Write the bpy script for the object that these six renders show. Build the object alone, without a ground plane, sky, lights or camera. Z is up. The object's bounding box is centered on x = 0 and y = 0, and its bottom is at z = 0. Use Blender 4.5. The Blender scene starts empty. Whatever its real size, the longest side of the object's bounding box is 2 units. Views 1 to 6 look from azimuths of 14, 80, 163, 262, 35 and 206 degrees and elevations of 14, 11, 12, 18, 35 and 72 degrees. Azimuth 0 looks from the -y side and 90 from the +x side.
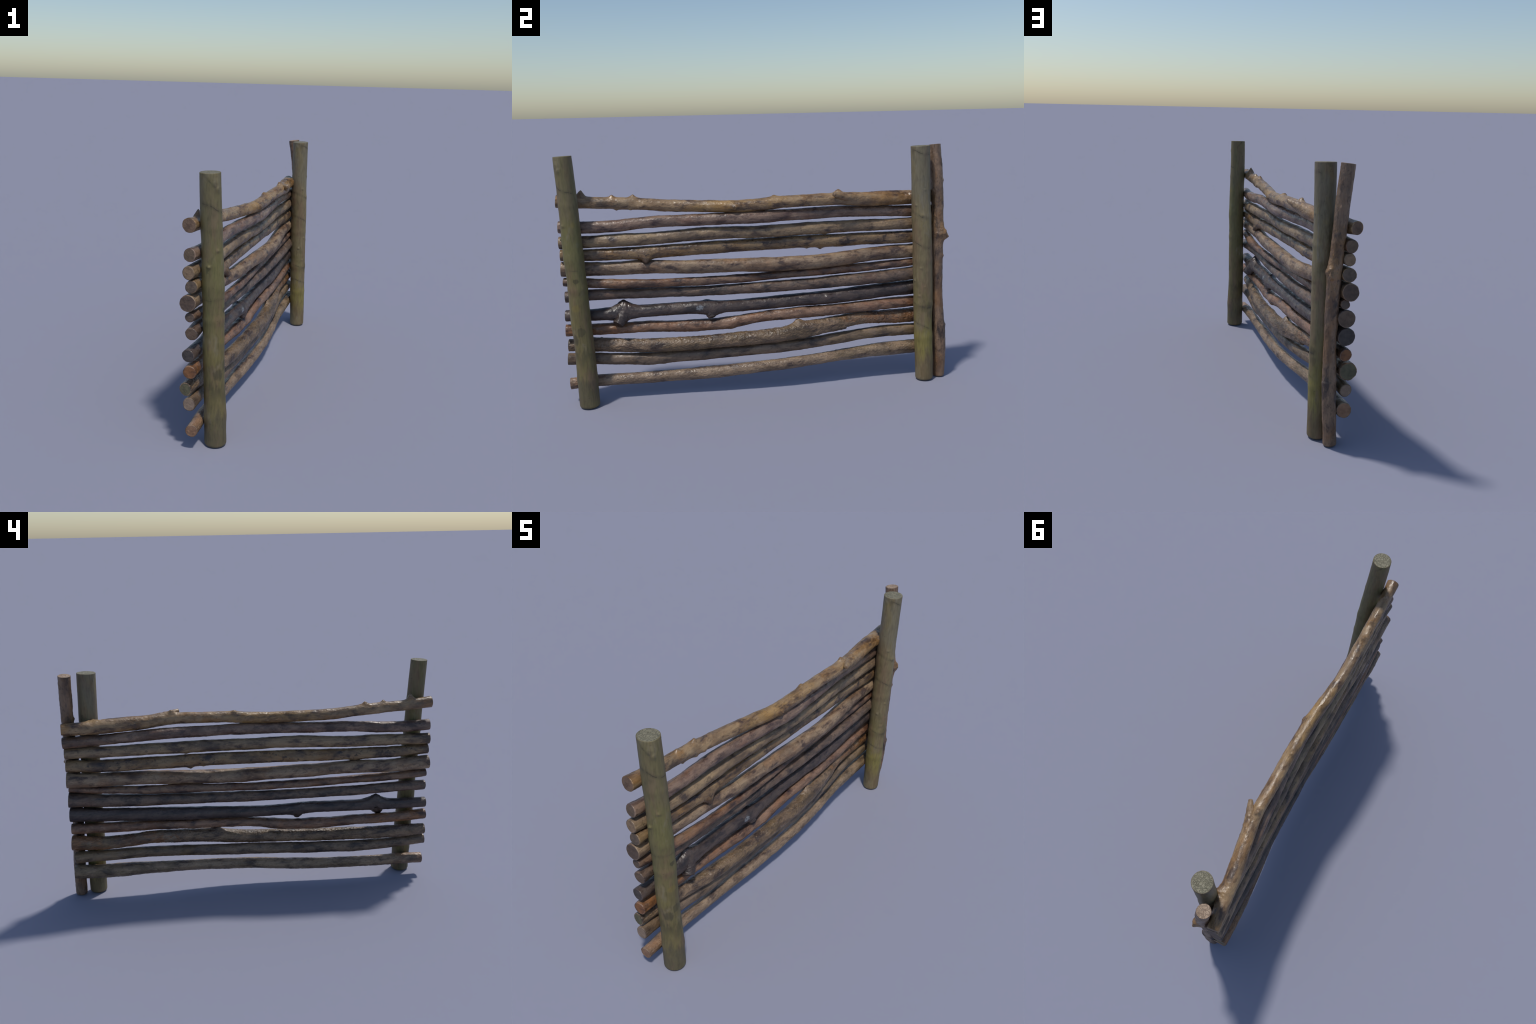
"""A rustic fence panel: twelve bent branch rails stacked on two green round posts
and one thinner brown post.  Everything is swept along hand-placed spines."""
import bpy, math
import numpy as np

# ------------------------------------------------------------------ helpers
def cubic(knots, values, t):
    """Cubic Hermite through control values (Catmull-Rom tangents)."""
    knots = np.asarray(knots, float); values = np.asarray(values, float)
    m = np.gradient(values, knots)
    j = np.clip(np.searchsorted(knots, t) - 1, 0, len(knots) - 2)
    h = knots[j + 1] - knots[j]; s = (t - knots[j]) / h
    return ((2*s**3 - 3*s**2 + 1)*values[j] + (s**3 - 2*s**2 + s)*h*m[j]
            + (-2*s**3 + 3*s**2)*values[j + 1] + (s**3 - s**2)*h*m[j + 1])

_rng = np.random.RandomState(7)
_perm = _rng.permutation(256); _perm = np.concatenate([_perm, _perm, _perm])
_grad = _rng.normal(size=(256, 3)); _grad /= np.linalg.norm(_grad, axis=1)[:, None]

def perlin(p):
    """Vectorised 3D gradient noise, about -0.7..0.7."""
    i = np.floor(p).astype(int); f = p - i; i &= 255
    w = f*f*f*(f*(f*6 - 15) + 10)
    out = 0
    for dx in (0, 1):
        wx = w[..., 0] if dx else 1 - w[..., 0]
        for dy in (0, 1):
            wy = w[..., 1] if dy else 1 - w[..., 1]
            for dz in (0, 1):
                wz = w[..., 2] if dz else 1 - w[..., 2]
                g = _grad[_perm[_perm[_perm[(i[..., 0] + dx) & 255] + ((i[..., 1] + dy) & 255)] + ((i[..., 2] + dz) & 255)]]
                d = f - np.array([dx, dy, dz])
                out = out + wx*wy*wz*(g*d).sum(-1)
    return out

def sstep(a, b, x):
    t = np.clip((x - a)/(b - a), 0, 1); return t*t*(3 - 2*t)

def lin(rgb):
    return tuple(((c/255)/12.92 if c/255 <= .04045 else ((c/255 + .055)/1.055)**2.4) for c in rgb) + (1.0,)

def new_mesh(name, verts, quads, tris, mat, parent, origin):
    me = bpy.data.meshes.new(name)
    verts = np.asarray(verts) - np.asarray(origin)
    faces = [tuple(q) for q in quads] + [tuple(t) for t in tris]
    me.from_pydata(verts.tolist(), [], faces)
    me.polygons.foreach_set('use_smooth', [True]*len(me.polygons))
    me.materials.append(mat); me.update()
    ob = bpy.data.objects.new(name, me)
    bpy.context.collection.objects.link(ob)
    ob.parent = parent
    ob.location = np.asarray(origin) - (np.asarray(parent["world"]) if "world" in parent else 0)
    ob["world"] = [float(v) for v in origin]
    return ob

# ------------------------------------------------------------------ materials
class Nodes:
    def __init__(self, name):
        self.mat = bpy.data.materials.new(name); self.mat.use_nodes = True
        self.t = self.mat.node_tree; self.t.nodes.clear()
    def n(self, kind, **kw):
        nd = self.t.nodes.new(kind)
        for k, v in kw.items(): setattr(nd, k, v)
        return nd
    def link(self, a, b): self.t.links.new(a, b)
    def coords(self, scale, loc):
        tc = self.n('ShaderNodeTexCoord'); mp = self.n('ShaderNodeMapping')
        mp.inputs['Scale'].default_value = scale; mp.inputs['Location'].default_value = loc
        self.link(tc.outputs['Object'], mp.inputs['Vector']); return mp.outputs[0]
    def noise(self, vec, scale, detail=4, rough=.55, dist=0.0):
        nd = self.n('ShaderNodeTexNoise'); nd.inputs['Scale'].default_value = scale
        nd.inputs['Detail'].default_value = detail; nd.inputs['Roughness'].default_value = rough
        nd.inputs['Distortion'].default_value = dist
        self.link(vec, nd.inputs['Vector']); return nd.outputs['Fac']
    def ramp(self, fac, stops, interp='LINEAR'):
        r = self.n('ShaderNodeValToRGB'); r.color_ramp.interpolation = interp
        el = r.color_ramp.elements
        while len(el) < len(stops): el.new(.5)
        for e, (p, c) in zip(el, stops):
            e.position = p; e.color = c if len(c) == 4 else (*c, 1)
        self.link(fac, r.inputs['Fac']); return r.outputs['Color']
    def mask(self, fac, a, b):
        m = self.n('ShaderNodeMapRange'); m.interpolation_type = 'SMOOTHSTEP'
        m.inputs['From Min'].default_value = a; m.inputs['From Max'].default_value = b
        self.link(fac, m.inputs['Value']); return m.outputs['Result']
    def math(self, op, a, b=None, c=None):
        m = self.n('ShaderNodeMath', operation=op)
        for i, v in enumerate((a, b, c)):
            if v is None: continue
            if isinstance(v, (int, float)): m.inputs[i].default_value = v
            else: self.link(v, m.inputs[i])
        return m.outputs[0]
    def mix(self, fac, a, b, mode='MIX'):
        m = self.n('ShaderNodeMix', data_type='RGBA', blend_type=mode)
        for sock, v in ((m.inputs[0], fac), (m.inputs[6], a), (m.inputs[7], b)):
            if isinstance(v, (int, float, tuple)): sock.default_value = v
            else: self.link(v, sock)
        return m.outputs[2]
    def finish(self, color, rough, height, bump=.5, dist=.002, spec=.5):
        b = self.n('ShaderNodeBsdfPrincipled'); o = self.n('ShaderNodeOutputMaterial')
        self.link(color, b.inputs['Base Color'])
        if isinstance(rough, float): b.inputs['Roughness'].default_value = rough
        else: self.link(rough, b.inputs['Roughness'])
        b.inputs['Specular IOR Level'].default_value = spec
        bp = self.n('ShaderNodeBump'); bp.inputs['Strength'].default_value = bump
        bp.inputs['Distance'].default_value = dist
        self.link(height, bp.inputs['Height']); self.link(bp.outputs[0], b.inputs['Normal'])
        self.link(b.outputs[0], o.inputs[0]); return self.mat

def bark(name, palette, seed, along, patches=(), spots=(), wet=.5, dark_amount=.5, crust=0.0):
    """Blotchy bark: palette = (deep, mid, light, tint) in sRGB; along = grain axis 1 (y) or 2 (z).
    patches: (from, to, colour, strength) bands along the stick with ragged edges (object coords).
    spots: ((x,y,z), radius, colour, strength) local marks."""
    N = Nodes(name)
    sc = [1, 1, 1]; sc[along] = .40
    off = (seed*3.17 % 11, seed*5.31 % 13, seed*7.73 % 17)
    v = N.coords(tuple(sc), off)
    sc2 = [1, 1, 1]; sc2[along] = .62
    v2 = N.coords(tuple(sc2), off[::-1])
    deep, mid, light, tint = [lin(c) for c in palette]
    sc3 = [1, 1, 1]; sc3[along] = .07
    v3 = N.coords(tuple(sc3), off)
    blot = N.noise(v, 24, 5, .60, .35)
    tone = N.ramp(blot, [(.30, (.36,)*3), (.44, (.78,)*3), (.54, (1.02,)*3), (.68, (1.4,)*3)])
    col = N.ramp(blot, [(.36, deep), (.45, mid), (.56, light), (.78, light)])
    col = N.mix(N.math('MULTIPLY', N.mask(N.noise(v2, 8, 4, .6, .4), .5, .62), .7), col, N.mix(1.0, tint, tone, 'MULTIPLY'))
    tc = N.n('ShaderNodeTexCoord'); sep = N.n('ShaderNodeSeparateXYZ'); N.link(tc.outputs['Object'], sep.inputs[0])
    pos = sep.outputs[along]
    rag = N.math('MULTIPLY', N.math('SUBTRACT', N.noise(v2, 14, 5, .65), .5), .5)
    for a, b, c, k in patches:
        p = N.math('ADD', pos, rag)
        m = N.math('MULTIPLY', N.mask(p, a - .05, a + .05), N.mask(p, b + .05, b - .05))
        m = N.math('MULTIPLY', m, N.mask(N.noise(v2, 19, 5, .65, .5), .36, .56))
        col = N.mix(N.math('MULTIPLY', m, k), col, N.mix(1.0, lin(c), tone, 'MULTIPLY'))
    dark = (deep[0]*.42, deep[1]*.37, deep[2]*.40, 1)
    shade = N.mask(N.noise(v, 11, 4, .6, .2), .50, .62)
    col = N.mix(N.math('MULTIPLY', shade, .2 + .42*dark_amount), col, deep)
    dk = N.mask(N.noise(v2, 42, 5, .65, .3), .56, .66)
    col = N.mix(N.math('MULTIPLY', dk, dark_amount), col, dark)
    fleck = N.mask(N.noise(v2, 95, 3, .6), .60, .70)
    col = N.mix(N.math('MULTIPLY', fleck, .45), col, dark)
    pale = N.mask(N.noise(v, 60, 4, .6, .5), .60, .70)
    col = N.mix(N.math('MULTIPLY', pale, .40), col, tuple(min(1, c*1.35) for c in light[:3]) + (1,))
    for (x, y, z), r, c, k in spots:
        d = N.n('ShaderNodeVectorMath', operation='DISTANCE')
        N.link(tc.outputs['Object'], d.inputs[0]); d.inputs[1].default_value = (x, y, z)
        dd = N.math('ADD', d.outputs['Value'], N.math('MULTIPLY', N.math('SUBTRACT', N.noise(v2, 60, 3), .5), r*1.3))
        m = N.math('MULTIPLY', N.mask(dd, r, r*.7), N.mask(N.noise(v2, 110, 3), .38, .55))
        col = N.mix(N.math('MULTIPLY', m, k), col, lin(c))
    fine = N.noise(v3, 150, 4, .65, .2)
    col = N.mix(1.0, col, (.86, .855, .86, 1), 'MULTIPLY')
    col = N.mix(.55, col, N.ramp(fine, [(.30, (.62,)*3), (.5, (1,)*3), (.72, (1.3,)*3)]), 'MULTIPLY')
    vo = N.n('ShaderNodeTexVoronoi'); vo.inputs['Scale'].default_value = 120; N.link(v2, vo.inputs['Vector'])
    h = N.math('ADD', N.math('MULTIPLY', N.noise(v, 45, 3, .55, .5), .7), N.math('MULTIPLY', N.noise(v2, 210, 3, .6), .30 + .5*crust))
    h = N.math('ADD', h, N.math('MULTIPLY', vo.outputs['Distance'], crust*.8))
    ro = N.ramp(N.noise(v2, 30, 3), [(.36, (wet - .15,)*3), (.64, (wet + .14,)*3)])
    return N.finish(col, ro, h, .7, .0040, .6)

def post_skin(name, palette, seed, bands, scars, spots=()):
    """Smooth algae-stained post: vertical streaks of olive, brown, grey; thin dark branch-collar lines."""
    N = Nodes(name)
    off = (seed*2.9 % 7, seed*4.3 % 9, seed*1.7 % 5)
    v = N.coords((1, 1, .16), off); v2 = N.coords((1, 1, .42), off[::-1])
    olive, brown, grey, yellow = [lin(c) for c in palette]
    col = N.ramp(N.noise(v2, 13, 5, .62, .3), [(.36, brown), (.46, olive), (.55, olive), (.66, grey)])
    streak = N.noise(v, 34, 5, .6)
    col = N.mix(N.math('MULTIPLY', N.mask(streak, .48, .62), .55), col, brown)
    murk = N.mask(N.noise(v2, 20, 5, .62, .3), .55, .68)
    col = N.mix(N.math('MULTIPLY', murk, .62), col, tuple(c*.52 for c in olive[:3]) + (1,))
    col = N.mix(N.math('MULTIPLY', N.mask(N.noise(v2, 13, 5, .62, .5), .56, .70), .45), col, yellow)
    tc = N.n('ShaderNodeTexCoord'); sep = N.n('ShaderNodeSeparateXYZ'); N.link(tc.outputs['Object'], sep.inputs[0])
    x, y, z = sep.outputs
    rag = N.math('MULTIPLY', N.math('SUBTRACT', N.noise(v, 30, 4, .6), .5), .30)
    for a, b, c, k, soft in bands:
        p = N.math('ADD', z, rag)
        m = N.math('MULTIPLY', N.mask(p, a - soft, a + soft), N.mask(p, b + soft, b - soft))
        m = N.math('MULTIPLY', m, N.mask(N.noise(v2, 16, 4, .6), .34, .56))
        col = N.mix(N.math('MULTIPLY', m, k), col, lin(c))
    for (sx, sy, sz), r, c, k in spots:
        d = N.n('ShaderNodeVectorMath', operation='DISTANCE')
        N.link(tc.outputs['Object'], d.inputs[0]); d.inputs[1].default_value = (sx, sy, sz)
        dd = N.math('ADD', d.outputs['Value'], N.math('MULTIPLY', N.math('SUBTRACT', N.noise(v2, 70, 3), .5), r*1.1))
        col = N.mix(N.math('MULTIPLY', N.mask(dd, r, r*.6), k), col, lin(c))
    # collar lines: tilted planes z = z0 + ax*x + ay*y, broken up and faded on the far side
    wob = N.math('MULTIPLY', N.math('SUBTRACT', N.noise(v2, 30, 4), .5), .022)
    brk = N.mask(N.noise(v2, 42, 3), .40, .56)
    for z0, ax, ay, fx, fy, k in scars:
        pl = N.math('ADD', N.math('ADD', N.math('MULTIPLY', x, ax), N.math('MULTIPLY', y, ay)), z0)
        e = N.math('ABSOLUTE', N.math('ADD', N.math('SUBTRACT', z, pl), wob))
        side = N.math('ADD', N.math('MULTIPLY', x, fx), N.math('MULTIPLY', y, fy))
        sd = N.mask(side, .0, .03)
        m = N.math('MULTIPLY', N.math('MULTIPLY', N.mask(e, .0045, .0006), brk), sd)
        halo = N.math('MULTIPLY', N.math('MULTIPLY', N.mask(e, .016, .001), sd), .35)
        m = N.math('MAXIMUM', m, halo)
        col = N.mix(N.math('MULTIPLY', m, k), col, lin((56, 52, 42)))
    # tiny lens-shaped lenticels
    vl = N.coords((1, 1, 3.2), off); ln = N.mask(N.noise(vl, 55, 2, .5), .70, .76)
    col = N.mix(N.math('MULTIPLY', ln, .5), col, lin((58, 50, 38)))
    fine = N.noise(v, 120, 5, .65)
    col = N.mix(.75, col, N.ramp(fine, [(.30, (.66,)*3), (.5, (.98,)*3), (.72, (1.22,)*3)]), 'MULTIPLY')
    h = N.math('ADD', N.math('MULTIPLY', N.noise(v, 60, 4, .6), .6), N.math('MULTIPLY', N.noise(v2, 60, 4, .6), .6))
    return N.finish(col, .56, h, .28, .002, .4)

def cut_wood(name, light, dark, seed, crack):
    """Sawn end: faint rings, mottling, and (on posts) a crackled weathered face."""
    N = Nodes(name)
    v = N.coords((1, 1, 1), (seed, seed*2.1, seed*.7))
    col = N.ramp(N.noise(v, 38, 5, .6), [(.3, lin(dark)), (.62, lin(light))])
    vo = N.n('ShaderNodeTexVoronoi', feature='DISTANCE_TO_EDGE'); vo.inputs['Scale'].default_value = 62
    nz = N.n('ShaderNodeTexNoise'); nz.inputs['Scale'].default_value = 40; N.link(v, nz.inputs['Vector'])
    N.link(N.mix(.06, v, nz.outputs['Color'], 'ADD'), vo.inputs['Vector'])
    edge = N.mask(vo.outputs['Distance'], 0, .16)
    col = N.mix(crack*.35, col, N.mix(edge, tuple(c*.55 for c in lin(dark)[:3]) + (1,), lin(light)))
    h = N.math('ADD', N.math('MULTIPLY', edge, crack), N.math('MULTIPLY', N.noise(v, 120, 4), .5))
    return N.finish(col, .6, h, .7, .0025, .4)

# ------------------------------------------------------------------ swept sticks
def frames(C, along):
    T = np.gradient(C, axis=0); T /= np.linalg.norm(T, axis=1)[:, None]
    ref = np.zeros(3); ref[0] = 1
    A = ref - (T@ref)[:, None]*T; A /= np.linalg.norm(A, axis=1)[:, None]     # angle 0 -> +x
    B = np.cross(T, A)
    if along == 1: B = -B                                                      # angle 90 -> +z for rails
    return T, A, B

def stick(name, C, R, along, mat, cut, parent, knots=(), lumps=1.0, seed=0, around=64,
          bevel=(.004, .004), rings=(), ledges=(), rough=1.0, tilt=(0, 0), oval=.03):
    """Sweep a rough closed stick along the spine C with radii R, then raise its knots."""
    M = len(C)
    T, A, B = frames(C, along)
    th = np.linspace(0, 2*np.pi, around, endpoint=False)
    ct, st = np.cos(th), np.sin(th)
    s = np.concatenate([[0], np.cumsum(np.linalg.norm(np.diff(C, axis=0), axis=1))])
    S, TH = np.meshgrid(s, th, indexing='ij')
    R2 = np.repeat(R[:, None], around, 1)
    base = float(np.mean(R))
    q = np.stack([np.cos(TH)*base, np.sin(TH)*base, S], -1) + np.array([seed*1.37, seed*2.11, seed*.77])
    def nz(sx, sl): return perlin(q*np.array([sx, sx, sl]))
    ph = seed*1.9 + 2.5*perlin(np.stack([s*1.3, s*0 + seed, s*0], -1))[:, None]
    dr = oval*base*np.cos(2*TH + ph)
    dr += lumps*(.0030*nz(14, 7) + .0022*nz(30, 16) + .0013*nz(60, 34))
    dr += lumps*rough*(.0011*nz(130, 60) + .0008*nz(240, 110))
    # pimples: rare small bumps
    pim = nz(85, 70); dr += lumps*rough*.0050*np.clip(pim - .38, 0, 1)
    # long bark grooves
    gr = nz(95, 9); dr -= lumps*rough*.0024*np.clip(gr - .22, 0, 1)
    for pos, h, w in rings:                                    # swollen collars
        dr += h*np.exp(-((S - pos)/w)**2)
    for a, b, ang, wid, h in ledges:                           # side swellings that end abruptly
        da = np.angle(np.exp(1j*(TH - math.radians(ang))))
        dr += h*sstep(a, a + .12, S)*(1 - sstep(b - .008, b, S))*np.exp(-(da/wid)**4)
    RR = R2 + dr
    # end bevels: shrink the last rings along a quarter circle
    for end, bv in ((0, bevel[0]), (1, bevel[1])):
        d = S if end == 0 else s[-1] - S
        k = np.clip(d/bv, 0, 1); RR = RR - bv*(1 - np.sqrt(np.clip(1 - (1 - k)**2, 0, 1)))
    D = A[:, None, :]*ct[None, :, None] + B[:, None, :]*st[None, :, None]
    V = C[:, None, :] + D*RR[..., None]
    for tip, w, style in knots:
        tip = np.asarray(tip, float)
        lean = style.get('lean', 0.0)
        bpos = tip.copy(); bpos[along] += lean
        j = int(np.argmin(np.linalg.norm(C - bpos, axis=1)))
        d0 = bpos - C[j]; a0 = math.atan2(d0@B[j], d0@A[j])
        dirv = tip - (C[j] + (A[j]*math.cos(a0) + B[j]*math.sin(a0))*R[j])
        da = np.angle(np.exp(1j*(TH - a0)))
        rho = np.hypot(S - s[j], da*R[j]*style.get('squeeze', 1.0))
        rho = rho*(1 + .30*nz(45, 45))
        p = style.get('power', 2.4); fl = style.get('flare', .35)
        g = (1 - fl)*np.exp(-(rho/w)**p) + fl*np.exp(-(rho/(2.1*w))**2)
        if style.get('crater'):
            g = g - style['crater']*np.exp(-(rho/(w*.45))**2)
        V = V + g[..., None]*dirv
        gg = np.exp(-(rho/(1.8*w))**2)*min(1, np.linalg.norm(dirv)/.02)
        V = V + D*((gg*(.0045*nz(70, 70) + .003*nz(140, 140)))[..., None])
    V = V.reshape(-1, 3)
    for end, tl in ((0, tilt[0]), (1, tilt[1])):               # slightly skewed saw cuts
        if tl:
            i0 = 0 if end == 0 else M - 1
            d = np.abs(S - s[i0]).reshape(-1); k = np.clip(1 - d/.06, 0, 1)
            V[:, along] += k*tl*((V - C[i0])@(B[i0]))
    idx = np.arange(M*around).reshape(M, around); nx = np.roll(idx, -1, 1)
    Q = np.stack([idx[:-1], nx[:-1], nx[1:], idx[1:]], -1).reshape(-1, 4)
    if along == 1: Q = Q[:, ::-1]
    origin = C[M//2].copy()
    if along == 2: origin = C[0].copy()
    ob = new_mesh(name, V, Q.tolist(), [], mat, parent, origin)
    for i0, row, up in ((0, idx[0], False), (M - 1, idx[-1], True)):
        rim = V[row]; c = rim.mean(0); nr = 12; vs = []
        t = T[i0]*(1 if up else -1)
        for k in range(nr):
            f = 1 - k/nr
            ring = c + (rim - c)*f
            amp = .0011*min(1, (1 - f)*6)
            hh = perlin(ring*90 + seed) + .6*perlin(ring*190 + seed)
            vs.append(ring + t*(amp*hh)[:, None])
        vs = np.concatenate(vs + [c[None]]); n = around; fs = []; ts = []
        for k in range(nr - 1):
            a = np.arange(n) + k*n; b = np.roll(np.arange(n), -1) + k*n
            fs.append(np.stack([a, b, b + n, a + n], -1))
        fs = np.concatenate(fs)
        a = np.arange(n) + (nr - 1)*n; b = np.roll(np.arange(n), -1) + (nr - 1)*n
        ts = np.stack([a, b, np.full(n, nr*n)], -1)
        flip = up != (along == 2)
        if flip: fs = fs[:, ::-1]; ts = ts[:, ::-1]
        new_mesh('cut_end', vs, fs.tolist(), ts.tolist(), cut, ob, c)
    return ob

def stub(parent, mat, pts, radii, seed, name='branch_stub', around=36, M=48, dome=.25):
    """Short side branch growing out of a rail, with a rounded, broken tip."""
    pts = np.asarray(pts, float); k = np.linspace(0, 1, len(pts)); t = np.linspace(0, 1, M)
    C = np.stack([cubic(k, pts[:, i], t) for i in range(3)], 1); R = cubic(k, radii, t)
    T = np.gradient(C, axis=0); T /= np.linalg.norm(T, axis=1)[:, None]
    ref = np.array([.3, .2, .93]); A = np.cross(T, ref); A /= np.linalg.norm(A, axis=1)[:, None]; B = np.cross(T, A)
    th = np.linspace(0, 2*np.pi, around, endpoint=False)
    D = A[:, None]*np.cos(th)[None, :, None] + B[:, None]*np.sin(th)[None, :, None]
    q = C[:, None] + D*R[:, None, None]
    RR = R[:, None]*(1 + .16*perlin(q*55 + seed) + .10*perlin(q*140 + seed))
    V = (C[:, None] + D*RR[..., None])
    rows = [V.reshape(-1, 3)]
    tipc = C[-1]
    for f in (.97, .86, .6, .3):
        ring = tipc + (V[-1] - tipc)*f + T[-1]*R[-1]*dome*(1 - f*f)
        ring = ring + T[-1]*(.10*R[-1]*perlin(ring*160 + seed))[:, None]
        rows.append(ring)
    rows.append((tipc + T[-1]*R[-1]*dome)[None])
    vs = np.concatenate(rows); L = M + 4
    idx = np.arange(L*around).reshape(L, around); nx = np.roll(idx, -1, 1)
    Q = np.stack([idx[:-1], nx[:-1], nx[1:], idx[1:]], -1).reshape(-1, 4)
    ts = np.stack([idx[-1], nx[-1], np.full(around, L*around)], -1)
    ob = new_mesh(name, vs, Q.tolist(), ts.tolist(), mat, parent, parent["world"])
    return ob

# ------------------------------------------------------------------ the fence
fence = bpy.data.objects.new('branch_fence', None)
bpy.context.collection.objects.link(fence)
fence["label"] = "rustic fence panel of stacked bark branches on mossy posts"
fence["category"] = "fence"

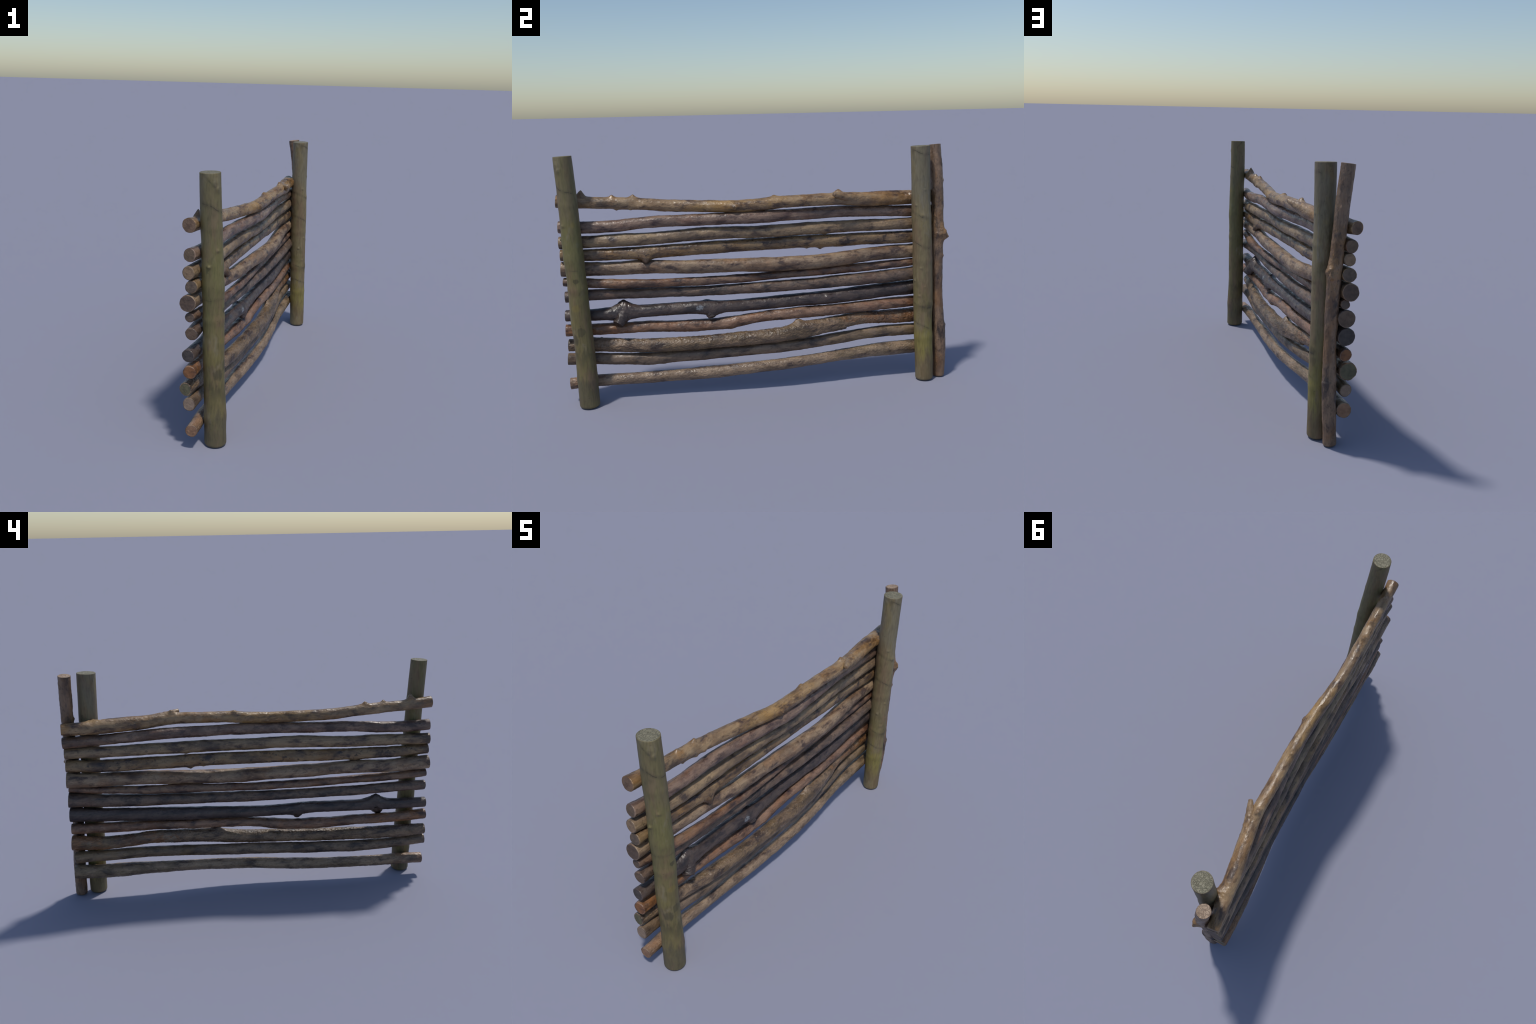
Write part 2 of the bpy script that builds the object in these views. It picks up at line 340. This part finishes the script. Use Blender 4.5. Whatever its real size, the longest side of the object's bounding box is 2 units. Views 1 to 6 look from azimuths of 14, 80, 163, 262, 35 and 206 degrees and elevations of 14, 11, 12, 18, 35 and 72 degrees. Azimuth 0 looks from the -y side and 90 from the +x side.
# ---- rails: first/last y, spine x, spine z, radius at 15 even stations; look
K = dict
RAILS = [
 K(y=(-.998, .973),
   x=[-.060, -.060, -.058, -.055, -.048, -.030, -.009, .001, .005, .008, .013, .002, -.019, -.038, -.053],
   z=[1.033, 1.020, 1.012, 1.001, .988, .983, .978, .981, .990, .993, .994, .986, .983, .978, .982],
   r=[.0305, .0274, .0285, .0290, .0286, .0292, .0296, .0299, .0297, .0299, .0312, .0356, .0376, .0342, .0293],
   back=.006, pal=((84, 64, 50), (138, 110, 78), (162, 134, 98), (146, 106, 56)), wet=.42, dark=.35,
   patches=[(-.35, .12, (158, 122, 64), .55), (-.98, -.62, (132, 116, 92), .5)],
   knots=[((-.064, -.876, 1.084), .0135, K(power=1.7, flare=.30)), ((-.056, -.729, 1.055), .0095, K(power=2)),
          ((-.058, -.628, 1.052), .011, K(power=1.8)), ((-.012, .074, 1.026), .014, K(power=2)),
          ((.002, .407, 1.044), .013, K(power=2.4)), ((.016, .82, 1.005), .030, K(power=2.2)),
          ((-.024, -.55, .990), .010, K(power=2)), ((-.022, -.60, .987), .009, K(power=2)), ((-.034, -.64, .978), .008, K(power=2)), ((-.022, -.575, 1.004), .008, K(power=2)),
          ((-.046, -.71, .977), .008, K(power=2)), ((-.036, -.60, 1.022), .008, K(power=2)),
          ((.036, -.13, .972), .012, K(power=2, crater=.5))],
   stubs=[([(.006, .57, .988), (.016, .49, .997), (.036, .425, 1.008), (.063, .368, 1.024)], [.022, .026, .021, .0105], .3)]),
 K(y=(-.996, .976),
   x=[-.059, -.049, -.043, -.039, -.033, -.021, -.007, .001, -.003, -.013, -.021, -.026, -.029, -.031, -.034],
   z=[.905, .898, .901, .912, .915, .915, .917, .918, .922, .922, .924, .920, .914, .908, .905],
   r=[.0286, .0287, .0284, .0279, .0277, .0291, .0294, .0307, .0294, .0284, .0284, .0287, .0273, .0278, .0290],
   pal=((72, 55, 50), (116, 93, 79), (142, 117, 98), (112, 80, 64)), wet=.40, dark=.45, knots=[],
   patches=[(.45, 1.1, (112, 84, 58), .5)]),
 K(y=(-.999, .972),
   x=[-.062, -.052, -.046, -.045, -.043, -.035, -.026, -.022, -.021, -.024, -.027, -.026, -.026, -.026, -.028],
   z=[.826, .826, .828, .828, .834, .841, .843, .839, .841, .843, .844, .844, .843, .843, .846],
   r=[.0288, .0293, .0310, .0291, .0295, .0314, .0300, .0294, .0297, .0308, .0296, .0290, .0278, .0285, .0275],
   pal=((76, 61, 52), (128, 106, 80), (154, 130, 98), (114, 94, 74)), wet=.46, dark=.5, knots=[
          ((-.025, .34, .807), .012, K(power=2))], patches=[(.6, 1.1, (140, 116, 90), .4)]),
 K(y=(-.996, .970),
   x=[-.051, -.052, -.050, -.049, -.048, -.046, -.044, -.043, -.043, -.041, -.039, -.039, -.037, -.033, -.030],
   z=[.766, .760, .758, .758, .761, .765, .768, .770, .772, .773, .770, .771, .769, .770, .778],
   r=[.0275, .0284, .0296, .0303, .0308, .0314, .0317, .0321, .0313, .0323, .0328, .0319, .0325, .0319, .0321],
   pal=((60, 47, 41), (114, 91, 67), (144, 118, 84), (122, 90, 52)), wet=.40, dark=.85,
   knots=[((-.006, -.580, .711), .0175, K(power=2.4, flare=.42)), ((-.044, .320, .727), .012, K(power=1.8)),
          ((-.040, .25, .735), .008, K(power=2))]),
 K(y=(-.999, .974),
   x=[-.065, -.064, -.059, -.049, -.037, -.032, -.029, -.024, -.017, -.012, -.013, -.020, -.027, -.030, -.035],
   z=[.693, .685, .682, .684, .677, .673, .671, .667, .665, .668, .675, .686, .691, .693, .702],
   r=[.0365, .0347, .0341, .0343, .0335, .0353, .0348, .0373, .0373, .0364, .0363, .0356, .0359, .0371, .0395],
   back=.006, pal=((78, 61, 52), (134, 110, 87), (158, 134, 106), (132, 100, 72)), wet=.50, dark=.45, knots=[]),
 K(y=(-.992, .969),
   x=[-.059, -.047, -.034, -.028, -.028, -.029, -.031, -.034, -.036, -.035, -.032, -.029, -.025, -.021, -.017],
   z=[.627, .616, .607, .602, .599, .598, .598, .601, .607, .611, .616, .619, .627, .634, .648],
   r=[.0214, .0237, .0241, .0214, .0210, .0225, .0220, .0214, .0214, .0230, .0239, .0228, .0218, .0205, .0215],
   pal=((60, 46, 42), (108, 82, 66), (134, 106, 82), (120, 78, 50)), wet=.44, dark=.45, knots=[],
   patches=[(-.75, -.4, (134, 92, 60), .5), (.80, 1.1, (98, 60, 38), .6)]),
 K(y=(-.989, .976),
   x=[-.052, -.056, -.060, -.058, -.051, -.042, -.037, -.032, -.027, -.023, -.021, -.020, -.020, -.021, -.024],
   z=[.552, .554, .551, .547, .545, .542, .542, .544, .546, .549, .554, .558, .564, .574, .586],
   r=[.0281, .0280, .0276, .0280, .0272, .0264, .0277, .0293, .0293, .0299, .0316, .0328, .0341, .0354, .0395],
   pal=((56, 46, 43), (94, 78, 66), (122, 100, 82), (98, 74, 60)), wet=.46, dark=.5, knots=[]),
 K(y=(-.995, .976),
   x=[-.065, -.056, -.050, -.049, -.044, -.036, -.036, -.039, -.037, -.032, -.030, -.032, -.032, -.029, -.026],
   z=[.452, .450, .451, .455, .457, .455, .453, .455, .461, .465, .470, .478, .487, .494, .502],
   r=[.0282, .0300, .0315, .0320, .0315, .0325, .0312, .0320, .0328, .0355, .0368, .0371, .0366, .0379, .0397],
   pal=((46, 38, 37), (70, 58, 54), (86, 72, 64), (62, 50, 45)), wet=.42, dark=.35,
   spots=[((.001, -.321, .463), .021, (128, 132, 136), .85)],
   knots=[((-.060, -.705, .521), .028, K(power=1.5, flare=.45)), ((-.018, -.715, .408), .028, K(power=2.2, flare=.4)),
          ((-.020, -.255, .405), .022, K(power=2.2, flare=.4)),
          ((-.066, -.28, .49), .02, K(power=2)),
          ((.010, .357, .476), .018, K(power=5, flare=.15))],
   stubs=[([(-.050, -.70, .460), (-.030, -.718, .428), (-.012, -.737, .402)], [.036, .032, .0275], .10),
          ([(-.034, -.272, .445), (-.024, -.264, .418), (-.016, -.261, .405)], [.030, .024, .0175], .2)]),
 K(y=(-.999, .976),
   x=[-.056, -.062, -.060, -.053, -.047, -.039, -.032, -.025, -.019, -.017, -.015, -.016, -.020, -.025, -.025],
   z=[.378, .372, .370, .368, .362, .361, .368, .387, .395, .399, .402, .407, .412, .415, .420],
   r=[.0290, .0278, .0281, .0290, .0296, .0306, .0302, .0270, .0286, .0292, .0269, .0271, .0286, .0265, .0282],
   pal=((66, 48, 42), (120, 92, 72), (146, 114, 90), (124, 86, 58)), wet=.40, dark=.45, lumps=1.25,
   knots=[((-.020, -.165, .333), .022, K(power=2)), ((-.012, -.13, .40), .016, K(power=2))],
   patches=[(-1.1, -.66, (140, 92, 48), .75), (-.5, -.3, (136, 92, 60), .5), (.55, 1.1, (116, 78, 56), .5)]),
 K(y=(-.993, .979),
   x=[-.077, -.070, -.049, -.028, -.015, -.006, .001, .009, .010, .001, -.015, -.031, -.039, -.044, -.040],
   z=[.294, .287, .279, .275, .275, .278, .282, .287, .298, .318, .330, .341, .335, .334, .343],
   r=[.0285, .0340, .0333, .0338, .0346, .0333, .0352, .0354, .0359, .0362, .0346, .0332, .0345, .0372, .0397],
   back=.002, pal=((68, 53, 44), (114, 93, 72), (138, 114, 88), (104, 84, 56)), wet=.40, dark=.45, crust=.9, lumps=1.2,
   knots=[((-.002, .185, .366), .022, K(power=2.0, flare=.4))], ledges=[(1.10, 1.453, -62, .55, .0075)],
   patches=[(.50, 1.1, (140, 92, 50), .65)], spots=[((-.07, .45, .33), .05, (140, 140, 126), .35)]),
 K(y=(-.999, .972),
   x=[-.058, -.060, -.052, -.040, -.034, -.028, -.020, -.013, -.010, -.010, -.015, -.024, -.032, -.034, -.034],
   z=[.226, .216, .206, .200, .205, .208, .214, .220, .223, .232, .241, .252, .255, .255, .252],
   r=[.0291, .0278, .0288, .0306, .0295, .0307, .0299, .0305, .0301, .0287, .0286, .0282, .0294, .0295, .0283],
   pal=((64, 52, 46), (108, 90, 73), (132, 111, 90), (104, 82, 58)), wet=.48, dark=.45,
   knots=[((-.030, -.52, .168), .014, K(power=2))], patches=[(.35, 1.1, (132, 108, 66), .4)]),
 K(y=(-.995, .982),
   x=[-.047, -.048, -.045, -.039, -.032, -.021, -.010, .000, .003, -.002, -.011, -.019, -.025, -.026, -.025],
   z=[.096, .101, .100, .100, .102, .107, .114, .123, .130, .138, .146, .153, .156, .158, .163],
   r=[.0286, .0295, .0288, .0288, .0290, .0305, .0307, .0291, .0294, .0281, .0290, .0315, .0357, .0362, .0354],
   pal=((84, 67, 57), (134, 112, 90), (158, 134, 108), (130, 106, 80)), wet=.42, dark=.35, crust=.6, knots=[],
   patches=[(-1.1, -.82, (156, 116, 84), .6), (.45, 1.1, (118, 100, 70), .55)]),
]

FACES = [((122, 98, 80), (88, 68, 56)), ((118, 98, 80), (88, 74, 60)), ((150, 124, 98), (120, 98, 76)), ((112, 96, 82), (82, 70, 60)),
         ((100, 82, 70), (76, 62, 54)), ((100, 84, 72), (74, 62, 54)), ((116, 96, 80), (90, 72, 58)), ((82, 74, 70), (60, 54, 52)),
         ((136, 92, 58), (98, 66, 46)), ((106, 100, 76), (72, 70, 54)), ((146, 126, 108), (118, 98, 84)), ((158, 122, 94), (124, 92, 70))]

M = 640
for i, S in enumerate(RAILS):
    y0, y1 = S['y']; k = np.linspace(y0, y1, len(S['x'])); t = np.linspace(y0, y1, M)
    # extra stations at both ends so the bevels are crisp
    e = np.array([.0004, .001, .0018, .0028, .004])
    t = np.unique(np.concatenate([t, y0 + e, y1 - e]))
    C = np.stack([cubic(k, S['x'], t), t, cubic(k, S['z'], t)], 1); R = cubic(k, S['r'], t) + .0007
    C[:, 0] -= S.get('back', .003)*sstep(.25, .65, t)
    o = C[len(C)//2]
    loc = lambda p: (p[0] - o[0], p[1] - o[1], p[2] - o[2])
    mat = bark('bark', S['pal'], i + 1.3, 1,
               [(a - o[1], b - o[1], c, s_) for a, b, c, s_ in S.get('patches', [])],
               [(loc(p), r_, c, s_) for p, r_, c, s_ in S.get('spots', [])],
               S['wet'], S['dark'], S.get('crust', 0))
    cut = cut_wood('sawn_wood', *[tuple(c*.93 for c in f) for f in FACES[i]], i*1.7 + 3, .12)
    ob = stick('rail', C, R, 1, mat, cut, fence, S['knots'], S.get('lumps', 1.0), i*3.7 + 1,
               ledges=S.get('ledges', ()), rough=1 + .8*S.get('crust', 0))
    for j, (pts, rad, dome) in enumerate(S.get('stubs', [])):
        stub(ob, mat, pts, rad, i*5 + j + .5, dome=dome)

# ---- posts: spine x, y and radius at nine even heights
POSTS = [
 K(name='post', h=1.2530,
   x=[.036, .0342, .0285, .0263, .0256, .0234, .0195, .0140, .0112],
   y=[-.8978, -.9010, -.9045, -.9135, -.9170, -.9253, -.9300, -.9361, -.9436],
   r=[.0505, .0500, .0482, .0487, .0470, .0483, .0466, .0458, .0446],
   rings=[(.145, .0022, .025), (.61, .0025, .022), (.76, .0022, .03), (1.02, .0012, .02)],
   knots=[((.047, -.976, 1.213), .013, K(power=2.2)), ((.054, -.967, 1.187), .009, K(power=2.2)),
          ((.058, -.965, .925), .008, K(power=2.2)), ((.020, -.985, .855), .006, K(power=2.2)),
          ((.062, -.940, .14), .016, K(power=2))],
   skin=post_skin('mossy_post_skin', ((110, 100, 64), (114, 94, 70), (124, 114, 92), (126, 109, 56)), 1.0,
     [(-.1, .16, (84, 78, 62), .6, .05), (.20, .62, (104, 94, 58), .45, .08), (.25, .30, (58, 56, 42), .5, .03),
      (.55, .95, (104, 104, 62), .45, .08), (.95, 1.3, (104, 98, 72), .5, .06)],
     [(1.085, -.38, -.30, .7, -.7, .8), (1.205, -1.1, 0, -.9, -.4, .7), (.70, .12, -.1, .4, -.9, .4)],
     [((.035, -.06, .36), .04, (60, 58, 44), .6), ((.03, -.07, .31), .03, (54, 50, 40), .6), ((.036, -.02, .655), .016, (62, 58, 40), .65), ((.034, -.03, .52), .022, (124, 108, 56), .5), ((.04, -.012, .40), .026, (58, 56, 38), .55), ((.036, -.016, .93), .02, (122, 108, 58), .5), ((-.01, -.07, .44), .05, (120, 110, 62), .5)])),
 K(name='post', h=1.2522,
   x=[.0570, .0540, .0520, .0475, .0445, .0455, .0405, .0415, .0410],
   y=[.8725, .8685, .8610, .8605, .8555, .8495, .8426, .8373, .8309],
   r=[.0465, .0480, .0478, .0500, .0505, .0498, .0494, .0480, .0487],
   rings=[(.245, .0016, .02), (.42, .0022, .02), (.66, .0014, .02), (.89, .0016, .02)],
   knots=[((.041 + (1.05 - z_)*.012 + .0508*math.cos(a_), .838 + (1.05 - z_)*.033 + .0508*math.sin(a_), z_), w_, K(power=2.2))
          for a_, z_, w_ in ((.1, 1.03, .006), (-.9, .95, .006), (-.2, .90, .007), (.3, .84, .006), (-.5, .62, .006), (.2, .60, .006),
                             (-.1, .52, .006), (-.7, .47, .007), (-.3, .30, .008), (.2, .09, .008), (-1.3, .55, .006))],
   skin=post_skin('mossy_post_skin', ((120, 108, 78), (120, 100, 76), (128, 118, 99), (128, 113, 60)), 4.0,
     [(-.1, .14, (104, 88, 60), .7, .05), (.14, .34, (132, 122, 52), .6, .06), (.34, .52, (110, 104, 58), .4, .06),
      (.95, 1.3, (110, 106, 92), .5, .08)],
     [(1.212, -.30, -.25, .8, -.5, .7), (.890, -.35, -.30, .3, -.9, .75), (.738, -.35, -.28, .7, -.7, .75), (.415, -.25, -.2, .7, -.7, .7), (.305, -.25, -.4, .5, -.9, .75)],
     [((.05, .01, .42), .03, (66, 58, 40), .45), ((.05, .02, .37), .03, (66, 58, 40), .35)])),
 K(name='post', h=1.2530,
   x=[.0300, .0345, .0365, .0350, .0314, .0242, .0118, -.0028, -.0236],
   y=[.9662, .9620, .9530, .9435, .9388, .9394, .9440, .9402, .9337],
   r=[.0312, .0322, .0312, .0290, .0315, .0317, .0310, .0328, .0326],
   rings=[(.30, .001, .02)],
   knots=[((.060, .972, .800), .022, K(power=2.6, flare=.45)), ((.052, .981, .775), .014, K(power=2)), ((.056, .966, .675), .009, K(power=2)),
          ((.066, .975, .300), .018, K(power=2.2)), ((.018, .974, 1.07), .008, K(power=2)), ((.014, .905, 1.02), .008, K(power=2)),
          ((.060, .93, .79), .013, K(power=2))],
   ledges=[(.02, .305, 40, .8, .0045)], bark=True)]
for i, S in enumerate(POSTS):
    k = np.linspace(0, S['h'], len(S['x'])); t = np.linspace(0, S['h'], 460)
    bv = (.014, .0025) if i < 2 else (.010, .002)
    t = np.unique(np.concatenate([t, np.linspace(0, bv[0], 9), S['h'] - np.linspace(0, bv[1], 5)]))
    C = np.stack([cubic(k, S['x'], t), cubic(k, S['y'], t), t], 1); R = cubic(k, S['r'], t)
    if S.get('bark'):
        mat = bark('bark', ((64, 51, 44), (112, 89, 70), (138, 111, 86), (128, 92, 58)), 21.7, 2,
                   [(.78, 1.02, (150, 112, 62), .55), (1.02, 1.3, (112, 92, 76), .4)], (), .5, .55)
        cut = cut_wood('sawn_wood', (176, 152, 128), (136, 112, 92), 9.1, .9); lum = 1.0
    else:
        mat = S['skin']; cut = cut_wood('sawn_wood', (136, 130, 108), (100, 95, 76), 5.3 + i, 1.0); lum = .35
    stick(S['name'], C, R, 2, mat, cut, fence, S['knots'], lum, 50 + i*4.4, around=80, bevel=bv,
          rings=S['rings'], ledges=S.get('ledges', ()), rough=.6 if not S.get('bark') else 1.2, oval=.015)

for ob in bpy.data.objects:
    if "world" in ob: del ob["world"]
